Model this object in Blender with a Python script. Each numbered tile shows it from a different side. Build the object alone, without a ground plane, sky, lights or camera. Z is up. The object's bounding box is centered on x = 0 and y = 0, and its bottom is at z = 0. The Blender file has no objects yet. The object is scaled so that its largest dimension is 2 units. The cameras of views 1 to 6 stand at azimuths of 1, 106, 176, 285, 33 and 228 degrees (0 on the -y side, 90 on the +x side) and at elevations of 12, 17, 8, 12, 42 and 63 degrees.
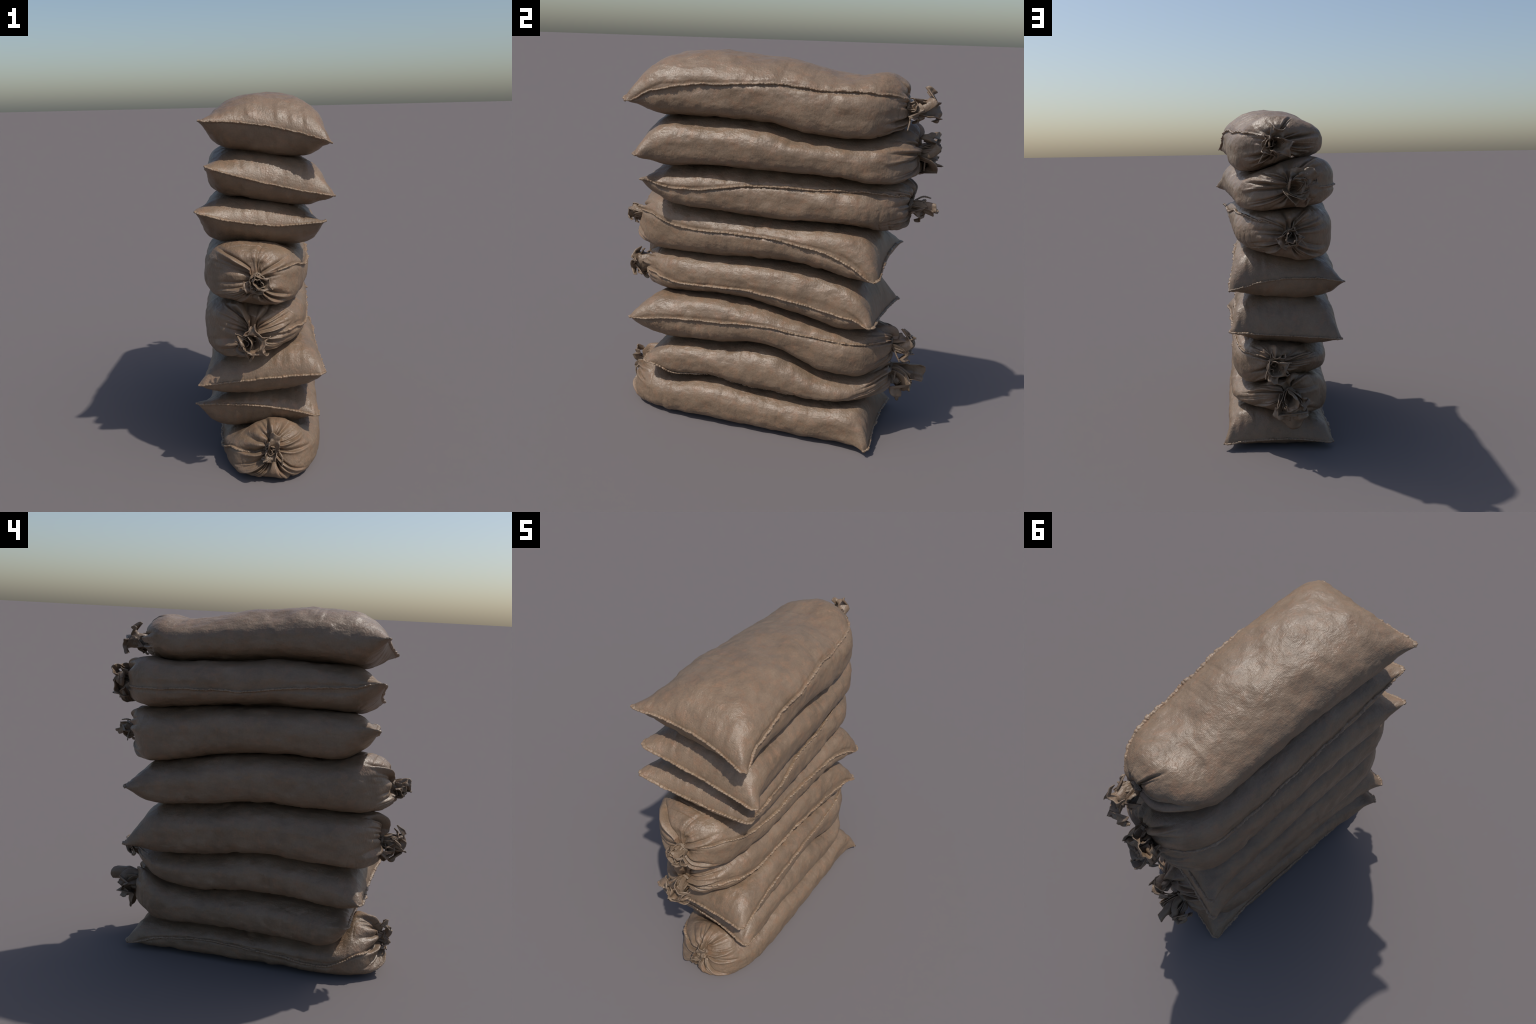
"""A stack of eight earth-coloured burlap sacks: each sewn flat at one end and tied into a
ruffled neck at the other.  Every sack is lofted from cross-sections: the heights of the contact
lines between neighbouring sacks, the two sewn corners and the tied neck are its control points."""
import bpy
import math
import numpy as np
from mathutils import Vector

# ----------------------------------------------------------------------------- noise helpers
def lattice(ix, iy, iz, seed):
    h = (ix * 374761393 + iy * 668265263 + iz * 2147483647 + seed * 1274126177) & 0xFFFFFFFF
    h = ((h ^ (h >> 13)) * 1274126177) & 0xFFFFFFFF
    h = ((h ^ (h >> 16)) * 2246822519) & 0xFFFFFFFF
    return ((h ^ (h >> 15)) & 0xFFFF) / 32767.5 - 1.0


def noise(p, scale, seed=0):
    """smooth value noise in -1..1; scale = size of a lump in metres (number or xyz)"""
    q = np.asarray(p, float) / np.asarray(scale, float) + 100.37
    i = np.floor(q).astype(np.int64)
    f = q - i
    f = f * f * f * (f * (f * 6 - 15) + 10)
    r = 0.0
    for a in (0, 1):
        for b in (0, 1):
            for c in (0, 1):
                w = (f[..., 0] if a else 1 - f[..., 0]) * (f[..., 1] if b else 1 - f[..., 1]) * (f[..., 2] if c else 1 - f[..., 2])
                r = r + w * lattice(i[..., 0] + a, i[..., 1] + b, i[..., 2] + c, seed)
    return r


def line_noise(t, scale, seed):
    t = np.asarray(t, float)
    return noise(np.stack([t, 0 * t + 0.37 * scale, 0 * t], -1), scale, seed)


def smooth(x, a, b):
    t = np.clip((x - a) / (b - a), 0, 1)
    return t * t * (3 - 2 * t)


def curve(points, soft=0.035):
    """a softened polyline y -> value through hand-placed control points"""
    pts = sorted(points)
    g = np.linspace(-1.1, 1.1, 441)
    v = np.interp(g, [p[0] for p in pts], [p[1] for p in pts])
    k = np.exp(-0.5 * (np.arange(-30, 31) * 0.005 / soft) ** 2)
    k /= k.sum()
    v = np.convolve(np.pad(v, 30, mode="edge"), k, "valid")
    return lambda y: np.interp(y, g, v)


# ----------------------------------------------------------------------------- mesh helpers
def make_object(name, verts, faces, material, parent, smooth_shade=True):
    me = bpy.data.meshes.new(name)
    origin = np.array(parent.location)
    v = np.asarray(verts, float) - origin
    me.from_pydata(v.tolist(), [], faces)
    me.update()
    if smooth_shade:
        me.polygons.foreach_set("use_smooth", [True] * len(me.polygons))
    me.materials.append(material)
    ob = bpy.data.objects.new(name, me)
    bpy.context.scene.collection.objects.link(ob)
    ob.parent = parent
    return ob


def grid_faces(n, m, wrap, base=0):
    """quads of an n x m grid of vertices, wrapped round in m when asked"""
    i = np.arange(n - 1)[:, None]
    j = np.arange(m if wrap else m - 1)[None, :]
    k = (j + 1) % m
    a = base + i * m + j
    b = base + i * m + k
    c = base + (i + 1) * m + k
    d = base + (i + 1) * m + j
    return np.stack(np.broadcast_arrays(a, b, c, d), -1).reshape(-1, 4).tolist()


def grid_normals(P, wrap):
    if wrap:
        du = np.roll(P, -1, 1) - np.roll(P, 1, 1)
    else:
        du = np.gradient(P, axis=1)
    dv = np.gradient(P, axis=0)
    n = np.cross(dv, du)
    return n / (np.linalg.norm(n, axis=-1, keepdims=True) + 1e-9)


def thick_sheet(P, thickness):
    """a cloth sheet (grid of points) given real thickness: front, back and rim"""
    n, m = P.shape[:2]
    N = grid_normals(P, False)
    t = np.broadcast_to(thickness, P.shape[:2])[..., None]
    verts = np.concatenate([(P + N * t / 2).reshape(-1, 3), (P - N * t / 2).reshape(-1, 3)])
    f1 = grid_faces(n, m, False)
    f2 = [q[::-1] for q in grid_faces(n, m, False, n * m)]
    rim = [j for j in range(m)] + [i * m + m - 1 for i in range(1, n)] + [(n - 1) * m + j for j in range(m - 2, -1, -1)] + [i * m for i in range(n - 2, 0, -1)]
    f3 = [[a, b, b + n * m, a + n * m][::-1] for a, b in zip(rim, rim[1:] + rim[:1])]
    return verts, f1 + f2 + f3


def tube(path, radius_a, radius_b, out, sides=12):
    """a tube along path with elliptical section: radius_a along 'out', radius_b across it"""
    path = np.asarray(path, float)
    tan = np.gradient(path, axis=0)
    tan /= np.linalg.norm(tan, axis=1, keepdims=True) + 1e-9
    a = out - tan * (out * tan).sum(1, keepdims=True)
    a /= np.linalg.norm(a, axis=1, keepdims=True) + 1e-9
    b = np.cross(tan, a)
    th = np.linspace(0, 2 * math.pi, sides, endpoint=False)
    P = path[:, None] + a[:, None] * (np.cos(th)[None, :, None] * np.asarray(radius_a)[:, None, None]) + b[:, None] * (np.sin(th)[None, :, None] * np.asarray(radius_b)[:, None, None])
    n = len(path)
    faces = grid_faces(n, sides, True) + [list(range(sides)), list(range((n - 1) * sides, n * sides))[::-1]]
    return P, faces


def resample(path, step):
    path = np.asarray(path, float)
    s = np.r_[0, np.cumsum(np.linalg.norm(np.diff(path, axis=0), axis=1))]
    t = np.linspace(0, s[-1], max(4, int(s[-1] / step)))
    return np.stack([np.interp(t, s, path[:, k]) for k in range(3)], 1), t


def spline(points, n=60):
    """Catmull-Rom through a few control points"""
    p = np.asarray(points, float)
    p = np.vstack([2 * p[0] - p[1], p, 2 * p[-1] - p[-2]])
    out = []
    for i in range(1, len(p) - 2):
        t = np.linspace(0, 1, n // (len(p) - 3) + 1)[:, None]
        a, b, c, d = p[i - 1], p[i], p[i + 1], p[i + 2]
        out.append(0.5 * (2 * b + (c - a) * t + (2 * a - 5 * b + 4 * c - d) * t ** 2 + (3 * b - a - 3 * c + d) * t ** 3))
    return np.vstack([q[:-1] for q in out[:-1]] + [out[-1]])


# ----------------------------------------------------------------------------- materials
def cloth_material(name, dark, light, warm, grain):
    mat = bpy.data.materials.new(name)
    mat.use_nodes = True
    nt = mat.node_tree
    nt.nodes.clear()
    N, L = nt.nodes.new, nt.links.new
    out = N("ShaderNodeOutputMaterial")
    bs = N("ShaderNodeBsdfPrincipled")
    L(bs.outputs[0], out.inputs[0])
    tc, info = N("ShaderNodeTexCoord"), N("ShaderNodeObjectInfo")
    pos = N("ShaderNodeVectorMath")
    L(tc.outputs["Object"], pos.inputs[0])
    L(info.outputs["Location"], pos.inputs[1])

    def tex(scale, detail, rough=0.55, stretch=None):
        t = N("ShaderNodeTexNoise")
        t.inputs["Scale"].default_value = scale
        t.inputs["Detail"].default_value = detail
        t.inputs["Roughness"].default_value = rough
        if stretch:
            m = N("ShaderNodeMapping")
            m.inputs["Scale"].default_value = stretch
            L(pos.outputs[0], m.inputs[0])
            L(m.outputs[0], t.inputs[0])
        else:
            L(pos.outputs[0], t.inputs[0])
        return t

    def ramp(src, a, b):
        r = N("ShaderNodeMapRange")
        r.inputs[1].default_value, r.inputs[2].default_value = a, b
        L(src, r.inputs[0])
        return r.outputs[0]

    def mix(fac, a, b):
        m = N("ShaderNodeMix")
        m.data_type = "RGBA"
        L(fac, m.inputs[0])
        for v, s in ((a, m.inputs[6]), (b, m.inputs[7])):
            if isinstance(v, tuple):
                s.default_value = (*v, 1)
            else:
                L(v, s)
        return m.outputs[2]

    blotch = tex(6.0, 5, 0.65)
    c = mix(ramp(blotch.outputs[0], 0.35, 0.65), dark, light)
    hue = tex(22.0, 4, 0.65)
    hue.inputs["Distortion"].default_value = 0.4
    c = mix(ramp(hue.outputs[0], 0.48, 0.70), c, warm)
    streak = tex(28.0, 3, 0.6, (1.0, 0.35, 1.0))
    fine = tex(150.0, 2)
    v = N("ShaderNodeMath")
    v.operation = "ADD"
    L(ramp(streak.outputs[0], 0.3, 0.7), v.inputs[0])
    L(ramp(fine.outputs[0], 0.3, 0.7), v.inputs[1])
    hsv = N("ShaderNodeHueSaturation")
    mr = N("ShaderNodeMapRange")
    mr.inputs[1].default_value, mr.inputs[2].default_value = 0, 2
    mr.inputs[3].default_value, mr.inputs[4].default_value = 0.85, 1.15
    L(v.outputs[0], mr.inputs[0])
    L(mr.outputs[0], hsv.inputs["Value"])
    L(c, hsv.inputs["Color"])
    # scattered dark specks of soil caught in the weave
    speck = N("ShaderNodeTexVoronoi")
    speck.inputs["Scale"].default_value = 34
    L(pos.outputs[0], speck.inputs[0])
    sp = N("ShaderNodeMapRange")
    sp.inputs[1].default_value, sp.inputs[2].default_value = 0.03, 0.10
    sp.inputs[3].default_value, sp.inputs[4].default_value = 0.55, 0.0
    L(speck.outputs["Distance"], sp.inputs[0])
    rare = N("ShaderNodeMath")
    rare.operation = "MULTIPLY"
    L(sp.outputs[0], rare.inputs[0])
    L(ramp(tex(7.0, 2).outputs[0], 0.52, 0.62), rare.inputs[1])
    c = mix(rare.outputs[0], hsv.outputs[0], (0.05, 0.035, 0.025))
    L(c, bs.inputs["Base Color"])
    rg = N("ShaderNodeMapRange")
    rg.inputs[1].default_value, rg.inputs[2].default_value = 0.3, 0.7
    rg.inputs[3].default_value, rg.inputs[4].default_value = 0.40, 0.54
    L(tex(14.0, 4).outputs[0], rg.inputs[0])
    L(rg.outputs[0], bs.inputs["Roughness"])
    bs.inputs["Specular IOR Level"].default_value = 0.5
    # weave + caked grain
    weave = []
    for direction in ("X", "Y", "Z"):
        w = N("ShaderNodeTexWave")
        w.bands_direction = direction
        w.inputs["Scale"].default_value = 55.0
        w.inputs["Distortion"].default_value = 2.0
        w.inputs["Detail"].default_value = 1.0
        w.inputs["Detail Scale"].default_value = 1.5
        L(pos.outputs[0], w.inputs[0])
        weave.append(w.outputs["Fac"])
    s1, s2 = N("ShaderNodeMath"), N("ShaderNodeMath")
    L(weave[0], s1.inputs[0]); L(weave[1], s1.inputs[1])
    L(s1.outputs[0], s2.inputs[0]); L(weave[2], s2.inputs[1])
    b0 = N("ShaderNodeBump")
    b0.inputs["Strength"].default_value = 0.14
    b0.inputs["Distance"].default_value = 0.0012 * grain
    L(s2.outputs[0], b0.inputs["Height"])
    b1 = N("ShaderNodeBump")
    b1.inputs["Strength"].default_value = 0.6
    b1.inputs["Distance"].default_value = 0.0032 * grain
    L(tex(120.0, 2, 0.5, (1.0, 0.8, 0.6)).outputs[0], b1.inputs["Height"])
    L(b0.outputs[0], b1.inputs["Normal"])
    L(b1.outputs[0], bs.inputs["Normal"])
    return mat


CLOTH = cloth_material("muddy_burlap", (0.170, 0.115, 0.073), (0.216, 0.149, 0.097), (0.226, 0.137, 0.083), 1.0)
HEM = cloth_material("frayed_hem_burlap", (0.190, 0.128, 0.080), (0.265, 0.185, 0.120), (0.250, 0.155, 0.093), 1.3)
RUFFLE = cloth_material("crumpled_burlap", (0.165, 0.115, 0.074), (0.215, 0.152, 0.102), (0.205, 0.130, 0.082), 1.0)
CORD = cloth_material("jute_cord", (0.16, 0.115, 0.075), (0.21, 0.15, 0.10), (0.18, 0.12, 0.08), 0.6)

# ----------------------------------------------------------------------------- the pile: contact lines
# heights of the lines where two sacks press together, as (y, z), on the +x side and on the -x side
GROUND = ([(-1, 0.0), (1, 0.0)],) * 2
CONTACT = [
    GROUND,
    ([(-.64, .215), (-.57, .205), (-.40, .215), (-.28, .240), (-.16, .230), (-.02, .214), (.12, .210), (.26, .204), (.39, .206), (.50, .220), (.62, .235), (.72, .27)],
     [(.62, .177), (.51, .150), (.37, .160), (.20, .182), (.06, .180), (-.05, .182), (-.22, .189), (-.38, .180), (-.53, .175), (-.62, .19)]),
    ([(-.57, .435), (-.40, .436), (-.21, .442), (-.03, .471), (.11, .460), (.24, .407), (.32, .372), (.42, .357), (.55, .351), (.64, .385), (.72, .45)],
     [(.64, .480), (.54, .422), (.47, .394), (.34, .386), (.21, .389), (.08, .411), (-.04, .418), (-.20, .423), (-.32, .422), (-.44, .408), (-.60, .405)]),
    ([(-.59, .700), (-.45, .707), (-.26, .721), (-.13, .714), (.05, .698), (.14, .673), (.27, .648), (.41, .617), (.49, .612), (.60, .62)],
     [(.60, .576), (.46, .584), (.30, .600), (.13, .630), (-.03, .657), (-.15, .668), (-.27, .661), (-.39, .655), (-.54, .642), (-.68, .63)]),
    ([(-.65, .908), (-.46, .926), (-.31, .930), (-.18, .935), (-.04, .942), (.13, .943), (.30, .930), (.47, .899), (.58, .885)],
     [(.51, .865), (.40, .876), (.19, .901), (-.01, .934), (-.17, .945), (-.29, .940), (-.44, .946), (-.67, .947), (-.75, .965)]),
    ([(-.55, 1.215), (-.45, 1.192), (-.31, 1.185), (-.11, 1.174), (.04, 1.169), (.21, 1.164), (.37, 1.166), (.49, 1.164), (.61, 1.146), (.70, 1.14)],
     [(.66, 1.085), (.59, 1.094), (.49, 1.113), (.32, 1.150), (.16, 1.183), (0, 1.207), (-.12, 1.217), (-.23, 1.215), (-.35, 1.210), (-.50, 1.220), (-.58, 1.25)]),
    ([(-.58, 1.409), (-.45, 1.413), (-.27, 1.420), (-.10, 1.416), (.03, 1.417), (.19, 1.416), (.36, 1.400), (.48, 1.387), (.60, 1.375), (.70, 1.38)],
     [(.66, 1.406), (.49, 1.417), (.33, 1.434), (.17, 1.453), (.01, 1.464), (-.10, 1.473), (-.29, 1.476), (-.44, 1.477), (-.60, 1.474)]),
    ([(-.57, 1.662), (-.41, 1.665), (-.23, 1.667), (-.10, 1.660), (.04, 1.651), (.13, 1.627), (.23, 1.607), (.35, 1.596), (.42, 1.589), (.52, 1.590), (.62, 1.605)],
     [(.62, 1.70), (.51, 1.685), (.39, 1.683), (.31, 1.695), (.19, 1.703), (.05, 1.708), (-.12, 1.724), (-.26, 1.723), (-.45, 1.717), (-.60, 1.705)]),
    ([(-.62, 1.955), (-.53, 1.980), (-.42, 1.993), (-.32, 1.998), (-.20, 1.994), (-.09, 1.976), (.06, 1.968), (.20, 1.940), (.35, 1.906), (.46, 1.904), (.58, 1.918), (.66, 1.90)],
     [(-.62, 1.955), (-.53, 1.980), (-.42, 1.993), (-.32, 1.998), (-.20, 1.994), (-.09, 1.976), (.06, 1.968), (.20, 1.940), (.35, 1.906), (.46, 1.904), (.58, 1.918), (.66, 1.90)]),
]
CREASE_X = 0.20

# Each sack, from the ground up.
#  seam      +1 / -1: the side the long seam runs on, seam_z its height along y
#  corner    the two sewn corners on the -x and the +x side; rise: bow of the sewn edge between them
#  neck      where the cord is tied
#  left/right  x of the flanks along y
#  folds     hand-placed creases of the gathered end: (angle in degrees, width, depth, reach)
#  ruffle    lobes of the loose cloth past the cord: (dx, dy, dz of the tip from the neck, half width, curl)
#  cord_ends loose ends of the cord, as offsets from the neck
SACKS = [
    dict(seam=-1, seam_z=[(.70, .02), (.60, .058), (.45, .091), (.27, .116), (.10, .122), (-.07, .109), (-.23, .098), (-.39, .076), (-.51, .072), (-.60, .105), (-.66, .15)],
         corner=((-.290, .667, .035), (.351, .636, .036)), rise=.022, puff=.12, neck=(.030, -.755, .180),
         left=[(-.7, -.22), (-.5, -.245), (0, -.265), (.6, -.27)], right=[(-.6, .295), (-.2, .315), (.2, .315), (.6, .315)], pleats=26, depth=.020, swell=(.085, .0), slant=.055,
         folds=[(100, .10, .020, .2), (70, .12, .022, .2), (130, .10, .018, .25), (160, .10, .016, .3), (335, .09, .014, .3), (285, .10, .014, .35)],
         ruffle=[(.025, -.055, .105, .024, 2.2), (-.025, -.055, -.055, .028, 2.4), (.01, -.05, -.01, .02, 1.8), (-.03, -.04, .02, .02, 1.8)],
         cord_ends=[[(.03, -.02, -.01), (.05, -.045, -.03), (.05, -.04, -.085)], [(.0, -.02, -.02), (-.02, -.05, -.04), (-.05, -.06, -.05)]]),
    dict(seam=1, seam_z=[(-.66, .295), (-.58, .264), (-.45, .256), (-.33, .266), (-.19, .259), (-.05, .245), (.08, .233), (.22, .226), (.31, .222), (.40, .245), (.5, .27), (.66, .31)],
         corner=((-.373, -.621, .373), (.286, -.650, .306)), rise=.02, seam_stop=.34, sag=1.0, neck=(-.033, .690, .345),
         left=[(-.6, -.31), (0, -.295), (.3, -.285), (.6, -.265)], right=[(-.6, .285), (0, .29), (.2, .295), (.4, .295), (.6, .275)], pleats=20, depth=.013,
         folds=[(90, .12, .02, .15), (60, .10, .015, .2), (125, .1, .015, .2), (25, .1, .015, .3)],
         ruffle=[(-.03, .185, -.015, .034, 2.0), (-.085, .10, -.07, .040, 2.0), (.045, .075, -.13, .040, 1.7), (-.02, .055, -.19, .045, 1.2), (-.065, .11, -.12, .035, 2.2), (.02, .12, -.04, .03, 2.0), (.0, .12, -.09, .035, 1.6)],
         cord_ends=[[(.03, .01, .0), (.05, .03, .01), (.07, .03, -.03)]]),
    dict(seam=1, seam_z=[(-.72, .575), (-.58, .591), (-.38, .601), (-.10, .614), (.08, .620), (.25, .596), (.42, .577), (.59, .571), (.66, .570)],
         corner=((-.349, -.679, .501), (.314, -.720, .574)), rise=0, puff=.14, drag=-.1, sag=.9, neck=(.055, .690, .530),
         left=[(-.6, -.305), (0, -.30), (.3, -.28), (.6, -.255)], right=[(-.6, .295), (0, .29), (.6, .28)], pleats=22, depth=.013,
         folds=[(95, .09, .018, .2), (70, .09, .018, .2), (125, .1, .018, .2), (35, .08, .012, .2), (260, .12, .014, .3)],
         ruffle=[(-.02, .105, .060, .038, 2.4), (-.06, .12, -.01, .040, 2.4), (.01, .11, -.085, .022, 1.9), (.03, .09, .02, .028, 1.8), (-.03, .09, -.05, .035, 2.0)],
         cord_ends=[[(.03, .02, -.02), (.045, .04, -.05), (.05, .055, -.075)]]),
    dict(seam=1, seam_z=[(-.66, .81), (-.61, .800), (-.47, .776), (-.28, .788), (-.06, .794), (.16, .773), (.33, .748), (.54, .717), (.60, .69)],
         corner=((-.345, .665, .650), (.305, .605, .696)), rise=.0, neck=(-.064, -.735, .780),
         left=[(-.6, -.31), (-.3, -.325), (0, -.33), (.6, -.32)], right=[(-.6, .21), (-.3, .248), (0, .26), (.3, .258), (.6, .28)], pleats=24, depth=.014,
         folds=[(95, .12, .035, .1), (70, .10, .022, .1), (120, .08, .02, .2), (45, .08, .016, .2), (180, .09, .016, .2), (200, .09, .016, .3), (240, .1, .014, .4)],
         ruffle=[(-.045, -.045, -.095, .040, 2.0), (.025, -.10, -.065, .040, 2.3), (.06, -.132, -.015, .040, 2.2), (.045, -.125, .045, .038, 2.0), (-.05, -.08, -.04, .035, 2.2), (.0, -.13, .0, .03, 2.0), (-.03, -.10, .05, .03, 1.8)],
         cord_ends=[[(-.03, -.02, .0), (-.05, -.03, -.02), (-.05, -.03, -.05)]]),
    dict(seam=1, seam_z=[(-.64, 1.140), (-.52, 1.102), (-.38, 1.089), (-.20, 1.094), (-.03, 1.098), (.10, 1.089), (.27, 1.065), (.39, 1.038), (.52, .986), (.60, .94)],
         corner=((-.360, .660, .982), (.300, .617, .936)), rise=.045, puff=.12, neck=(-.028, -.765, 1.085), slant=.015,
         left=[(-.6, -.305), (-.3, -.315), (0, -.32), (.6, -.325)], right=[(-.6, .21), (-.3, .248), (0, .263), (.3, .265), (.6, .29)], pleats=20, depth=.012,
         folds=[(130, .10, .030, .1), (35, .10, .020, .2), (85, .05, .008, .0), (185, .08, .012, .3), (205, .09, .014, .3), (345, .08, .016, .2), (325, .08, .016, .2), (300, .1, .018, .2), (265, .08, .016, .3)],
         ruffle=[(-.060, -.06, -.035, .026, 2.2), (-.01, -.10, -.01, .030, 2.2), (.055, -.09, .0, .028, 2.4), (.0, -.07, -.055, .024, 1.8), (-.03, -.08, .025, .025, 2.0), (.02, -.095, .02, .022, 2.0)],
         cord_ends=[[(-.02, -.02, -.02), (-.03, -.03, -.04), (-.01, -.03, -.06)]]),
    dict(seam=1, seam_z=[(-.66, 1.345), (-.61, 1.338), (-.47, 1.310), (-.33, 1.315), (-.21, 1.333), (-.05, 1.358), (.05, 1.356), (.21, 1.354), (.45, 1.360), (.57, 1.355), (.66, 1.33)],
         corner=((-.336, -.694, 1.424), (.328, -.624, 1.352)), rise=-.045, neck=(-.043, .715, 1.262), drag=-.3, slant=-.02,
         left=[(-.6, -.305), (0, -.315), (.6, -.31)], right=[(-.6, .295), (0, .27), (.3, .255), (.6, .24)], pleats=24, depth=.012,
         folds=[(85, .08, .018, .1), (110, .10, .015, .1), (165, .09, .016, .2), (195, .08, .012, .2), (330, .1, .018, .3), (215, .1, .016, .2), (255, .08, .012, .3)],
         ruffle=[(.02, .145, -.02, .026, 2.4), (-.01, .13, -.045, .024, 2.2), (.05, .065, -.05, .030, 2.0), (-.03, .07, .03, .026, 2.0), (-.045, .08, -.03, .024, 1.8)],
         cord_ends=[[(.0, .02, .03), (-.02, .06, .05), (-.02, .10, .045)], [(-.03, .02, .0), (-.06, .035, -.02), (-.09, .03, -.06)], [(-.01, .01, .03), (-.02, .015, .06), (-.025, .01, .08)]]),
    dict(seam=-1, seam_z=[(.68, 1.523), (.56, 1.532), (.32, 1.547), (.20, 1.551), (.08, 1.547), (-.04, 1.556), (-.15, 1.580), (-.37, 1.599), (-.58, 1.612), (-.65, 1.628)],
         corner=((-.275, -.699, 1.643), (.372, -.640, 1.480)), rise=-.015, neck=(-.062, .735, 1.530),
         left=[(-.6, -.27), (0, -.30), (.3, -.32), (.5, -.32)], right=[(-.6, .325), (0, .305), (.5, .255)], pleats=22, depth=.014,
         folds=[(25, .09, .018, .1), (5, .08, .018, .1), (340, .09, .016, .2), (60, .1, .02, .1), (120, .1, .018, .2), (290, .09, .014, .3)],
         ruffle=[(-.035, .07, .095, .038, 2.5), (-.105, .09, .085, .028, 1.6), (-.13, .065, .035, .028, 1.8), (-.135, .075, -.02, .042, 1.8), (-.085, .05, -.075, .045, 1.6), (-.06, .09, .02, .034, 2.0), (-.08, .085, -.03, .034, 2.0)],
         cord_ends=[[(.02, .01, .0), (.02, .03, -.03), (.005, .03, -.085)]]),
    dict(seam=1, seam_z=[(-.70, 1.745), (-.64, 1.781), (-.46, 1.821), (-.33, 1.839), (-.17, 1.845), (-.05, 1.852), (.08, 1.860), (.15, 1.854), (.27, 1.836), (.49, 1.834), (.57, 1.826), (.66, 1.80)],
         corner=((-.302, -.702, 1.863), (.352, -.698, 1.745)), rise=.03, neck=(.034, .668, 1.760), drag=-.25, puff=.19, bow=.035, swell=(.018, .0),
         left=[(-.6, -.265), (0, -.255), (.6, -.26)], right=[(-.6, .32), (-.2, .31), (.1, .295), (.3, .285), (.5, .27), (.65, .25)], pleats=22, depth=.014,
         folds=[(108, .05, .028, .15), (165, .10, .018, .1), (200, .09, .018, .2), (20, .09, .012, .3), (345, .1, .016, .3), (325, .1, .016, .3), (290, .12, .018, .2)],
         ruffle=[(-.02, .135, .080, .034, 2.3), (-.08, .17, -.025, .036, 2.3), (.06, .055, .015, .026, 1.8), (.03, .06, -.06, .030, 1.6), (-.04, .10, .0, .030, 1.8), (-.04, .08, -.045, .026, 1.8)],
         cord_ends=[[(.03, .0, -.02), (.055, .02, -.05), (.085, .015, -.10)]]),
]

RINGS_SEWN, RINGS_BODY, RINGS_CAP, AROUND = 70, 120, 90, 300


def wrap_angle(a):
    return (a + np.pi) % (2 * np.pi) - np.pi


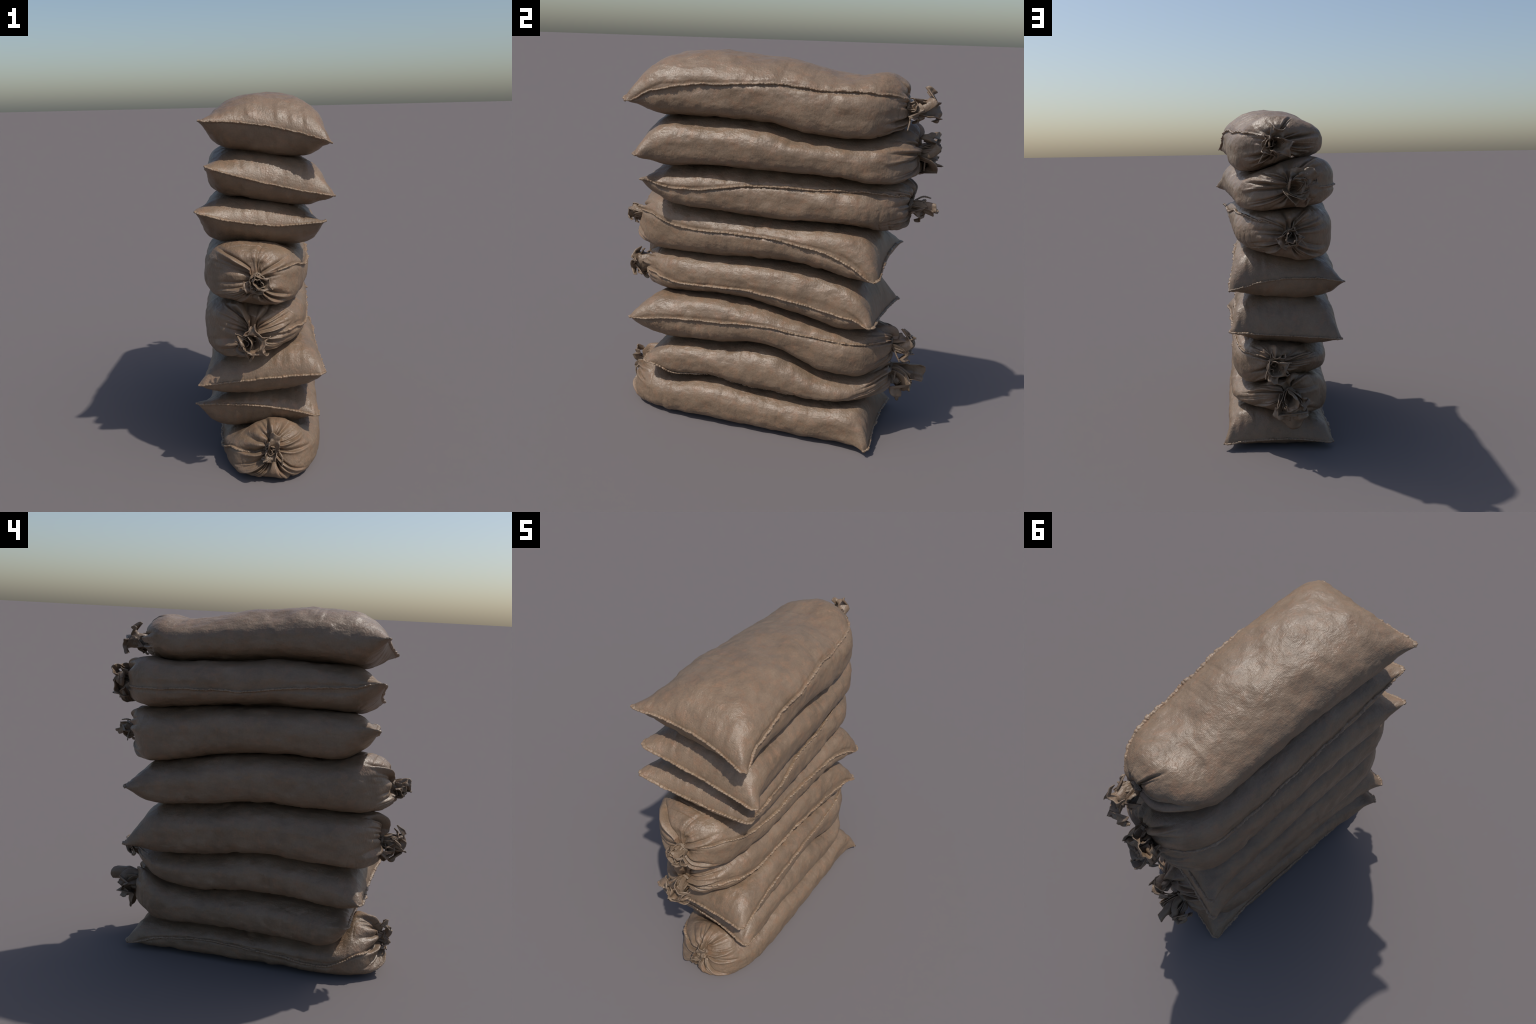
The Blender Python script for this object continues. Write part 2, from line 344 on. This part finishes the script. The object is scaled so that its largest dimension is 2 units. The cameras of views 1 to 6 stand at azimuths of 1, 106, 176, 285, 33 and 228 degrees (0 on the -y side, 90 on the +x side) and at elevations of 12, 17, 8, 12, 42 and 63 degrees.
def build_body(k, S, rng):
    """grid of points (rings x around) of the closed cloth bag of sack k"""
    top_p, top_m = (curve(c) for c in CONTACT[k + 1])
    bot_p, bot_m = (curve(c) for c in CONTACT[k])
    cm, cp = (np.array(c) for c in S["corner"])
    neck = np.array(S["neck"])
    d = 1.0 if neck[1] > 0 else -1.0                    # direction from the sewn edge to the neck
    left, right, seam = curve(S["left"], .08), curve(S["right"], .08), curve(S["seam_z"], .03)
    y_mean = (cm[1] + cp[1]) / 2 + d * 0.01
    cap = 0.17
    y_cap = neck[1] - d * (cap - 0.012)
    length = abs(y_cap - y_mean)

    q = np.r_[0.26 * np.linspace(0, 1, RINGS_SEWN, endpoint=False) ** 1.5, np.linspace(0.26, length, RINGS_BODY)]
    phi = np.linspace(0, 1, RINGS_CAP + 1)[1:] ** 0.9 * (math.pi / 2)
    q_all = np.r_[q, length + cap * np.sin(phi)]
    ph = np.r_[0 * q, phi]
    th = np.linspace(0, 2 * math.pi, AROUND, endpoint=False)
    Q, TH = np.meshgrid(q_all, th, indexing="ij")
    PH = np.broadcast_to(ph[:, None], Q.shape)

    # section exponent: lens-like at the sewn edge, plump further on
    grow = smooth(Q, 0.0, 0.20)
    n_top = 2.2 + (-0.1 if k == 7 else 0.5) * grow
    n_bot = 2.2 + S.get("sag", 1.3) * grow
    n_x = np.where(np.sin(TH) >= 0, n_top, n_bot)
    cth, sth = np.cos(TH), np.sin(TH)
    U = np.sign(cth) * np.abs(cth) ** (2 / n_x)
    W = np.sign(sth) * np.abs(sth) ** (2 / n_x)

    ys = y_mean + d * Q
    y_tab = np.clip(ys, -.72, .74)
    ear = np.exp(-(Q / 0.075) ** 1.3) * 1.015
    xl = left(y_tab) + (cm[0] - left(y_tab)) * ear
    xr = right(y_tab) + (cp[0] - right(y_tab)) * ear
    cx, w = (xl + xr) / 2, (xr - xl) / 2
    X = cx + U * w
    # the sewn edge bows inwards between its corners
    edge_y = (cm[1] + cp[1]) / 2 + (cp[1] - cm[1]) / 2 * U + d * S.get("bow", 0.02) * (1 - np.abs(U) ** 2.2)
    edge_y = edge_y + d * 0.020 * smooth(np.abs(U), .90, 1.0) - d * 0.008
    Y = ys + (edge_y - y_mean) * np.exp(-Q / 0.10)

    lerp = np.clip((X + CREASE_X) / (2 * CREASE_X), -0.35, 1.35)
    T = top_m(y_tab) + (top_p(y_tab) - top_m(y_tab)) * lerp
    B = bot_m(y_tab) + (bot_p(y_tab) - bot_m(y_tab)) * lerp
    side_m = (top_m(y_tab) + bot_m(y_tab)) / 2
    side_p = (top_p(y_tab) + bot_p(y_tab)) / 2
    # the seam need not run along the widest line of the bag: it only drags it a little
    if S["seam"] > 0:
        side_p = side_p + S.get("drag", 0.15) * (seam(y_tab) - side_p)
    else:
        side_m = side_m + S.get("drag", 0.15) * (seam(y_tab) - side_m)
    if k == 7:
        side_m = side_m - 0.01
    Z_mid = side_m + (side_p - side_m) * (U + 1) / 2
    Z_edge = cm[2] + (cp[2] - cm[2]) * (U + 1) / 2 + S["rise"] * (1 - U ** 2)
    to_body = smooth(Q, 0.0, 0.20)
    Z_mid = Z_edge + (Z_mid - Z_edge) * to_body
    h = (1 - (1 - np.clip(Q / S.get("puff", 0.17), 0, 1)) ** 2.4) ** 0.68
    end = smooth(Q, length - 0.10, length + 0.10) * (1 - U ** 2)
    swell = S.get("swell", (0.0, 0.0))
    T, B = T + swell[0] * end, B - swell[1] * end
    T, B = T + 0.006 * (k < 7), B + 0.006 * (k > 0)
    over_t = 1.0 if k == 7 else 1.05
    over_b = 1.03 if k == 0 else 1.005
    Z = Z_mid + np.where(W >= 0, W * (T - Z_mid) * over_t, W * (Z_mid - B) * over_b) * h

    # gathered end: the flanks round off early, top and bottom only close to the end
    c = np.cos(PH)
    e = length + cap - Q
    taper = np.where(U > 0, 0.31, 0.275)
    kx = np.where(e < taper, (1 - np.clip(1 - e / taper, 0, 1) ** 2.3) ** 0.52, 1.0)
    kz = c ** 0.52
    r_neck = 0.030
    zc = (T.mean(1, keepdims=True) + B.mean(1, keepdims=True)) / 2
    m = 1 - kz
    r_here = np.sqrt((X - cx) ** 2 + (Z - zc) ** 2) + 1e-6
    gx = np.maximum(kx, r_neck / r_here)
    gz = np.maximum(kz, r_neck / r_here)
    X = cx + (neck[0] - cx) * m + (X - cx) * gx
    Z = np.where(PH > 0, zc + (neck[2] - zc) * m + (Z - zc) * gz, Z)
    Y = Y + d * S.get("slant", 0.0) * smooth(Q, length - .06, length + .10) * np.clip((neck[2] - Z) / 0.13, -1.2, 1.2) * (1 - smooth(PH, 1.25, 1.57))
    # the neck sits in a shallow dimple
    Y = Y - d * 0.022 * smooth(PH, 1.05, 1.5)
    P = np.stack([X, Y, Z], -1)

    # ---- relief
    N = grid_normals(P, True)
    centre = P.mean(1, keepdims=True)
    N *= np.sign(((P - centre) * N).sum(-1).mean())
    disp = 0.0055 * noise(P, (.16, .22, .11), 11 + k) + 0.0045 * noise(P, (.07, .06, .06), 31 + k) + 0.0014 * noise(P, (.022, .03, .022), 51 + k) + 0.0007 * noise(P, .011, 71 + k)
    calm = 0.15 + 0.85 * smooth(Q, 0.0, 0.10)
    disp = disp * calm
    # cross wrinkles over the back of the bag
    cross = np.abs(noise(P, (.22, .045, .18), 91 + k)) - 0.25
    disp = disp - 0.004 * np.clip(-cross, 0, 1) * 4 * smooth(noise(P, .25, 95 + k), -.1, .5) * smooth(Q, .15, .3)
    # puckers along the sewn edge and along the seam
    base_angle = 0.0 if S["seam"] > 0 else math.pi
    off = np.linspace(-1.15, 1.15, 93)
    raw = np.zeros(len(q_all))
    hold = 0.0
    for i in range(len(q_all)):
        if ph[i] < 0.25:
            jj = np.round((base_angle + S["seam"] * off) / (2 * math.pi) * AROUND).astype(int) % AROUND
            zz = np.maximum.accumulate(P[i, jj, 2])
            hold = np.interp(float(seam(np.clip(P[i, jj[46], 1], -.72, .74))), zz, off)
        raw[i] = hold * smooth(q_all[i], 0.03, 0.16)
    kern = np.exp(-0.5 * (np.arange(-8, 9) / 3.5) ** 2)
    raw = np.convolve(np.pad(raw, 8, mode="edge"), kern / kern.sum(), "valid")
    seam_angle = base_angle + S["seam"] * raw
    da = wrap_angle(TH - seam_angle[:, None])
    puck_e = noise(np.stack([X, 0 * X, Z * 0.2], -1), (.024, 1, .1), 111 + k) * np.exp(-Q / .06) * smooth(Q, 0.004, .03)
    puck_s = noise(np.stack([0 * Y, Y, 0 * Y], -1), (1, .020, 1), 131 + k) * np.exp(-np.abs(da) / .30) * smooth(np.abs(da), .02, .12) * smooth(Q, .1, .2)
    disp = disp + 0.0075 * puck_e + 0.0032 * puck_s
    # the cloth is drawn in beside the seam
    groove = np.exp(-((np.abs(da) - .05) / .05) ** 2) * smooth(Q, .02, .1) * (1 - smooth(PH, .9, 1.35))
    disp = disp - 0.0035 * groove
    # folds radiating from the neck
    f = PH / (math.pi / 2)
    folds = [(math.radians(a), s, dep, reach, rng.choice((-1, 1))) for a, s, dep, reach in S["folds"]]
    for i in range(S["pleats"]):
        w_i = rng.uniform(.04, .09) + (.09 if i % 4 == 0 else 0)
        folds.append((rng.uniform(0, 2 * math.pi), w_i, S["depth"] * rng.uniform(.45, 1.15) * (1.35 if i % 4 == 0 else 1), rng.uniform(.05, .50), rng.choice((-1, 1))))
    reach_f = f + np.clip((Q - length) / 0.17, -1, 0) * (PH == 0)
    for a0, s, dep, reach, side in folds:
        wob = 0.05 * line_noise(f[:, 0] * 0.6, .2, int(a0 * 50) + k)[:, None]
        dd = wrap_angle(TH - a0 - wob - rng.uniform(-.12, .12) * (1 - f)) * side
        s_here = s * (0.8 + 0.9 * f)
        valley = -np.exp(-np.abs(dd) / (s_here * 0.55))
        ridge = (0.2 if dep > .023 and k == 7 else 0.75) * np.exp(-((dd - 1.3 * s_here) / (0.9 * s_here)) ** 2)
        env = smooth(reach_f, reach - .05, reach + .45) * (1 - 0.65 * smooth(f, .92, 1.0))
        disp = disp + dep * env * (valley + ridge)
    P = P + N * disp[..., None]
    P[..., 2] = np.maximum(P[..., 2], 0.0015 + 0.003 * (1 + noise(P, .06, 7)) * (k == 0))
    return P, dict(th=th, q=q_all, ph=ph, neck=neck, d=d, seam_angle=seam_angle, N=N)


def close_body(P, neck, d):
    n, m = P.shape[:2]
    tip = np.array([neck[0], P[-1, :, 1].mean() + d * 0.004, neck[2]])
    verts = np.concatenate([P.reshape(-1, 3), tip[None]])
    faces = grid_faces(n, m, True)
    half = m // 2
    t = n * m
    faces += [[(n - 1) * m + j, (n - 1) * m + (j + 1) % m, t] for j in range(m)]
    # sew the flat end: top and bottom edge points meet
    faces += [[j, m - j, m - j - 1, j + 1] for j in range(1, half - 1)] + [[0, m - 1, 1], [half, half - 1, half + 1]]
    return verts, faces


def build_seams(k, S, P, info, parent, rng):
    """the frayed, whip-stitched hem: one along the flank, one along the sewn end"""
    m = P.shape[1]
    j = 0 if S["seam"] > 0 else m // 2
    sx = float(S["seam"])
    last = int(np.searchsorted(info["ph"], 0.95))
    first = 1
    if "seam_stop" in S:
        last = min(last, int(np.searchsorted(info["d"] * P[:, j, 1], S["seam_stop"])))
    fj = (info["seam_angle"] / (2 * math.pi) * m) % m
    lo = np.floor(fj).astype(int) % m
    fr = (fj - np.floor(fj))[:, None]
    rows = np.arange(len(P))
    on_seam = P[rows, lo] * (1 - fr) + P[rows, (lo + 1) % m] * fr
    flank = on_seam[first:last]
    out_f = np.tile([sx, 0, 0.15], (len(flank), 1))
    for i in range(len(flank)):
        c = P[min(i + first, len(P) - 1)].mean(0)
        v = flank[i] - c
        out_f[i] = v / (np.linalg.norm(v) + 1e-9)
    half = m // 2
    idx = list(range(0, half + 1))
    edge = (P[0, idx] + P[0, [(-i) % m for i in idx]]) / 2
    out_e = np.tile([0, -info["d"], 0], (len(edge), 1)).astype(float)
    out_e[:, 0] = 0.9 * np.sign(edge[:, 0]) * np.clip((np.abs(edge[:, 0]) - .2) / .12, 0, 1)
    for name, path, out, size, sd in (("side_seam", flank, out_f, .0105, 3), ("end_seam", edge, out_e, .0110, 5)):
        p, t = resample(path, 0.0024)
        s = np.linspace(0, 1, len(path))
        si = np.linspace(0, 1, len(p))
        o = np.stack([np.interp(si, s, out[:, a]) for a in range(3)], 1)
        wig = line_noise(t, .03, 200 + k * 7 + sd)
        wig2 = line_noise(t, .012, 300 + k * 7 + sd)
        stitch = np.sin(2 * np.pi * t / 0.0145 + 2.5 * line_noise(t, .06, 400 + k + sd))
        ends = np.minimum(1, np.minimum(t, t[-1] - t) / (0.10 if name == "side_seam" else .012) + (.25 if name == "side_seam" else 0.7))
        ra = size * (0.90 + .30 * wig + .42 * wig2 + .13 * stitch * (0.6 + .6 * wig)) * ends
        rb = 0.0056 * (0.95 + .25 * wig2 + .12 * stitch) * (0.5 + 0.5 * ends)
        p = p + o * (0.001 + 0.0012 * wig[:, None])
        p[:, 2] += 0.0030 * line_noise(t, .07, 450 + k * 7 + sd) + 0.0022 * wig + 0.0016 * wig2
        if k == 0:
            p[:, 2] = np.maximum(p[:, 2], 0.008)
        V, F = tube(p, np.maximum(ra, .0025), rb, o, 14)
        V = V + 0.0016 * np.stack([noise(V, .008, 500 + a) for a in range(3)], -1)
        V[..., 2] = np.maximum(V[..., 2], 0.001)
        make_object(name, V.reshape(-1, 3), F, HEM, parent)


def build_ruffle(k, S, neck, d, parent, rng):
    """loose cloth past the cord: curled lobes fanning out of the tied neck"""
    verts, faces = [], []
    base = np.array([0, d * -0.004, 0]) + neck
    axis = np.array([0, d, 0.0])
    lean = np.mean([l[:3] for l in S["ruffle"]], axis=0)
    reach = np.mean([np.linalg.norm(l[:3]) for l in S["ruffle"]])
    # crumpled inner layers fill the middle of the bunch
    inner = []
    for i in range(3):
        a = 2.09 * i + rng.uniform(-.5, .5) + k
        inner.append((lean[0] * .7 + .022 * math.cos(a), lean[1] * rng.uniform(.65, .95), lean[2] * .7 + .022 * math.sin(a), reach * rng.uniform(.15, .22), rng.uniform(1.6, 2.6)))
    for li, (dx, dy, dz, w, curl) in enumerate(list(S["ruffle"]) + inner):
        T = np.array([dx, dy, dz], float)
        L = np.linalg.norm(T)
        radial = T - axis * (T @ axis)
        rl = np.linalg.norm(radial)
        radial = radial / rl if rl > 1e-4 else np.array([1.0, 0, 0])
        n, m = 30, 34
        t = np.linspace(0, 1, n)[:, None]
        p0, p1, p2 = base + radial * .010, base + axis * 0.45 * L + radial * .012, base + T
        path = (1 - t) ** 2 * p0 + 2 * t * (1 - t) * p1 + t ** 2 * p2
        tan = np.gradient(path, axis=0)
        tan /= np.linalg.norm(tan, axis=1, keepdims=True)
        side = np.cross(tan, radial)
        side /= np.linalg.norm(side, axis=1, keepdims=True) + 1e-9
        up = np.cross(side, tan)
        inward = np.where((up @ (base + axis * .3 * L - p2))[:, None] >= 0, up, -up)
        if li >= len(S["ruffle"]):
            inward = -inward
        a = np.linspace(-1, 1, m)[None, :]
        width = w * 1.55 * (0.35 + 0.85 * t ** 0.6 - 0.20 * t ** 3)
        ang = a * curl * (1 - 0.25 * t) + 0.25 * np.sin(3 * t + li)
        R = width / max(curl * 0.62, .6)
        length_var = 1 + 0.10 * line_noise(a[0] * w, w * .55, 600 + 13 * k + li) - 0.10 * np.abs(a[0]) ** 2
        tt = np.clip(t * length_var[None, :], 0, 1.25)
        base_pts = np.stack([np.interp(np.minimum(tt, 1), t[:, 0], path[:, c]) for c in range(3)], -1) + tan[-1] * (np.maximum(tt - 1, 0) * L)[..., None]
        G = base_pts + side[:, None] * (R * np.sin(ang))[..., None] + inward[:, None] * (R * (1 - np.cos(ang)))[..., None]
        wr = 0.0060 * noise(G, .034, 700 + 10 * k + li) + 0.0012 * noise(G, .012, 760 + 10 * k + li) + 0.003 * np.sin(a * 9 + li) * t
        G = G + grid_normals(G, False) * (wr * (0.35 + .65 * t))[..., None]
        V, F = thick_sheet(G, 0.0042 + 0 * wr)
        off = sum(len(v) for v in verts)
        verts.append(V)
        faces += [[i + off for i in f] for f in F]
    # the pleated collar the lobes grow from
    th = np.linspace(0, 2 * np.pi, 72)
    tt = np.linspace(0, 1, 16)[:, None]
    r = (0.026 + 0.008 * tt) * (1 - 0.9 * tt ** 2.5) + (0.004 + .006 * tt) * np.sin(7 * th + 1.3 * np.sin(2 * th + k))[None] * 0.6
    G = np.stack([neck[0] + r * np.cos(th), neck[1] + d * (-0.012 + 0.045 * tt * (1 + .25 * np.sin(3 * th + k) + .15 * np.sin(8 * th))), neck[2] + r * np.sin(th)], -1)
    lean = np.mean([l[:3] for l in S["ruffle"]], axis=0)
    G[..., 0] += lean[0] * tt ** 1.5 * .5
    G[..., 2] += lean[2] * tt ** 1.5 * .5
    V, F = thick_sheet(G, 0.0045)
    off = sum(len(v) for v in verts)
    verts.append(V)
    faces += [[i + off for i in f] for f in F]
    V = np.concatenate(verts)
    V[:, 2] = np.maximum(V[:, 2], 0.002)
    make_object("neck_ruffle", V, faces, RUFFLE, parent)


def build_cord(k, S, neck, d, parent, rng):
    verts, faces = [], []
    s = np.linspace(0, 1, 150)
    a = 2 * np.pi * 2.6 * s + k
    r = 0.0335 + 0.002 * np.sin(5 * a)
    ring = np.stack([neck[0] + r * np.cos(a), neck[1] + d * (0.002 + 0.014 * (s - .5)) + 0.002 * np.sin(2 * a), neck[2] + r * np.sin(a)], 1)
    paths = [ring] + [spline([neck + np.array((o[0][0] * .6, d * .004, o[0][2] * .6))] + [neck + np.array(p) for p in o], 40) for o in S["cord_ends"]]
    for i, p in enumerate(paths):
        p, t = resample(p, .003)
        rad = 0.0046 * (1 + .16 * np.sin(2 * np.pi * t / .011)) * (1 - 0.25 * smooth(t, t[-1] * .7, t[-1]))
        V, F = tube(p, rad, rad, np.tile([0.21, d, 0.13], (len(p), 1)), 10)
        off = sum(len(v) for v in verts)
        verts.append(V.reshape(-1, 3))
        faces += [[q + off for q in f] for f in F]
    make_object("tie_cord", np.concatenate(verts), faces, CORD, parent)


LABELS = [
    "flattened bottom burlap sack caked with dry brown mud",
    "sagging mud-brown burlap sack with a wide ruffled neck",
    "plump brown burlap sack with a stitched side seam",
    "bulging brown burlap sack tied with a crumpled ruffle",
    "heavy earth-coloured burlap sack with deep gathered folds",
    "flat-pressed brown burlap sack with a frayed stitched hem",
    "brown burlap sack with a large frilled tied neck",
    "dented top burlap sack with pointed sewn corners",
]

for k, S in enumerate(SACKS):
    rng = np.random.default_rng(40 + k)
    P, info = build_body(k, S, rng)
    base = bpy.data.objects.new("burlap_sack", None)
    base.empty_display_size = 0.1
    base.location = (float(P[..., 0].mean()), float(P[..., 1].mean()), float(P[..., 2].min()))
    bpy.context.scene.collection.objects.link(base)
    base["label"] = LABELS[k]
    base["category"] = "sandbag"
    bpy.context.view_layer.update()
    V, F = close_body(P, info["neck"], info["d"])
    make_object("sack_body", V, F, CLOTH, base)
    build_seams(k, S, P, info, base, rng)
    build_ruffle(k, S, info["neck"], info["d"], base, rng)
    build_cord(k, S, info["neck"], info["d"], base, rng)
    # consistent outward faces
    import bmesh
    for ob in base.children:
        bm = bmesh.new()
        bm.from_mesh(ob.data)
        bmesh.ops.recalc_face_normals(bm, faces=bm.faces)
        bm.to_mesh(ob.data)
        bm.free()
bpy.context.view_layer.update()
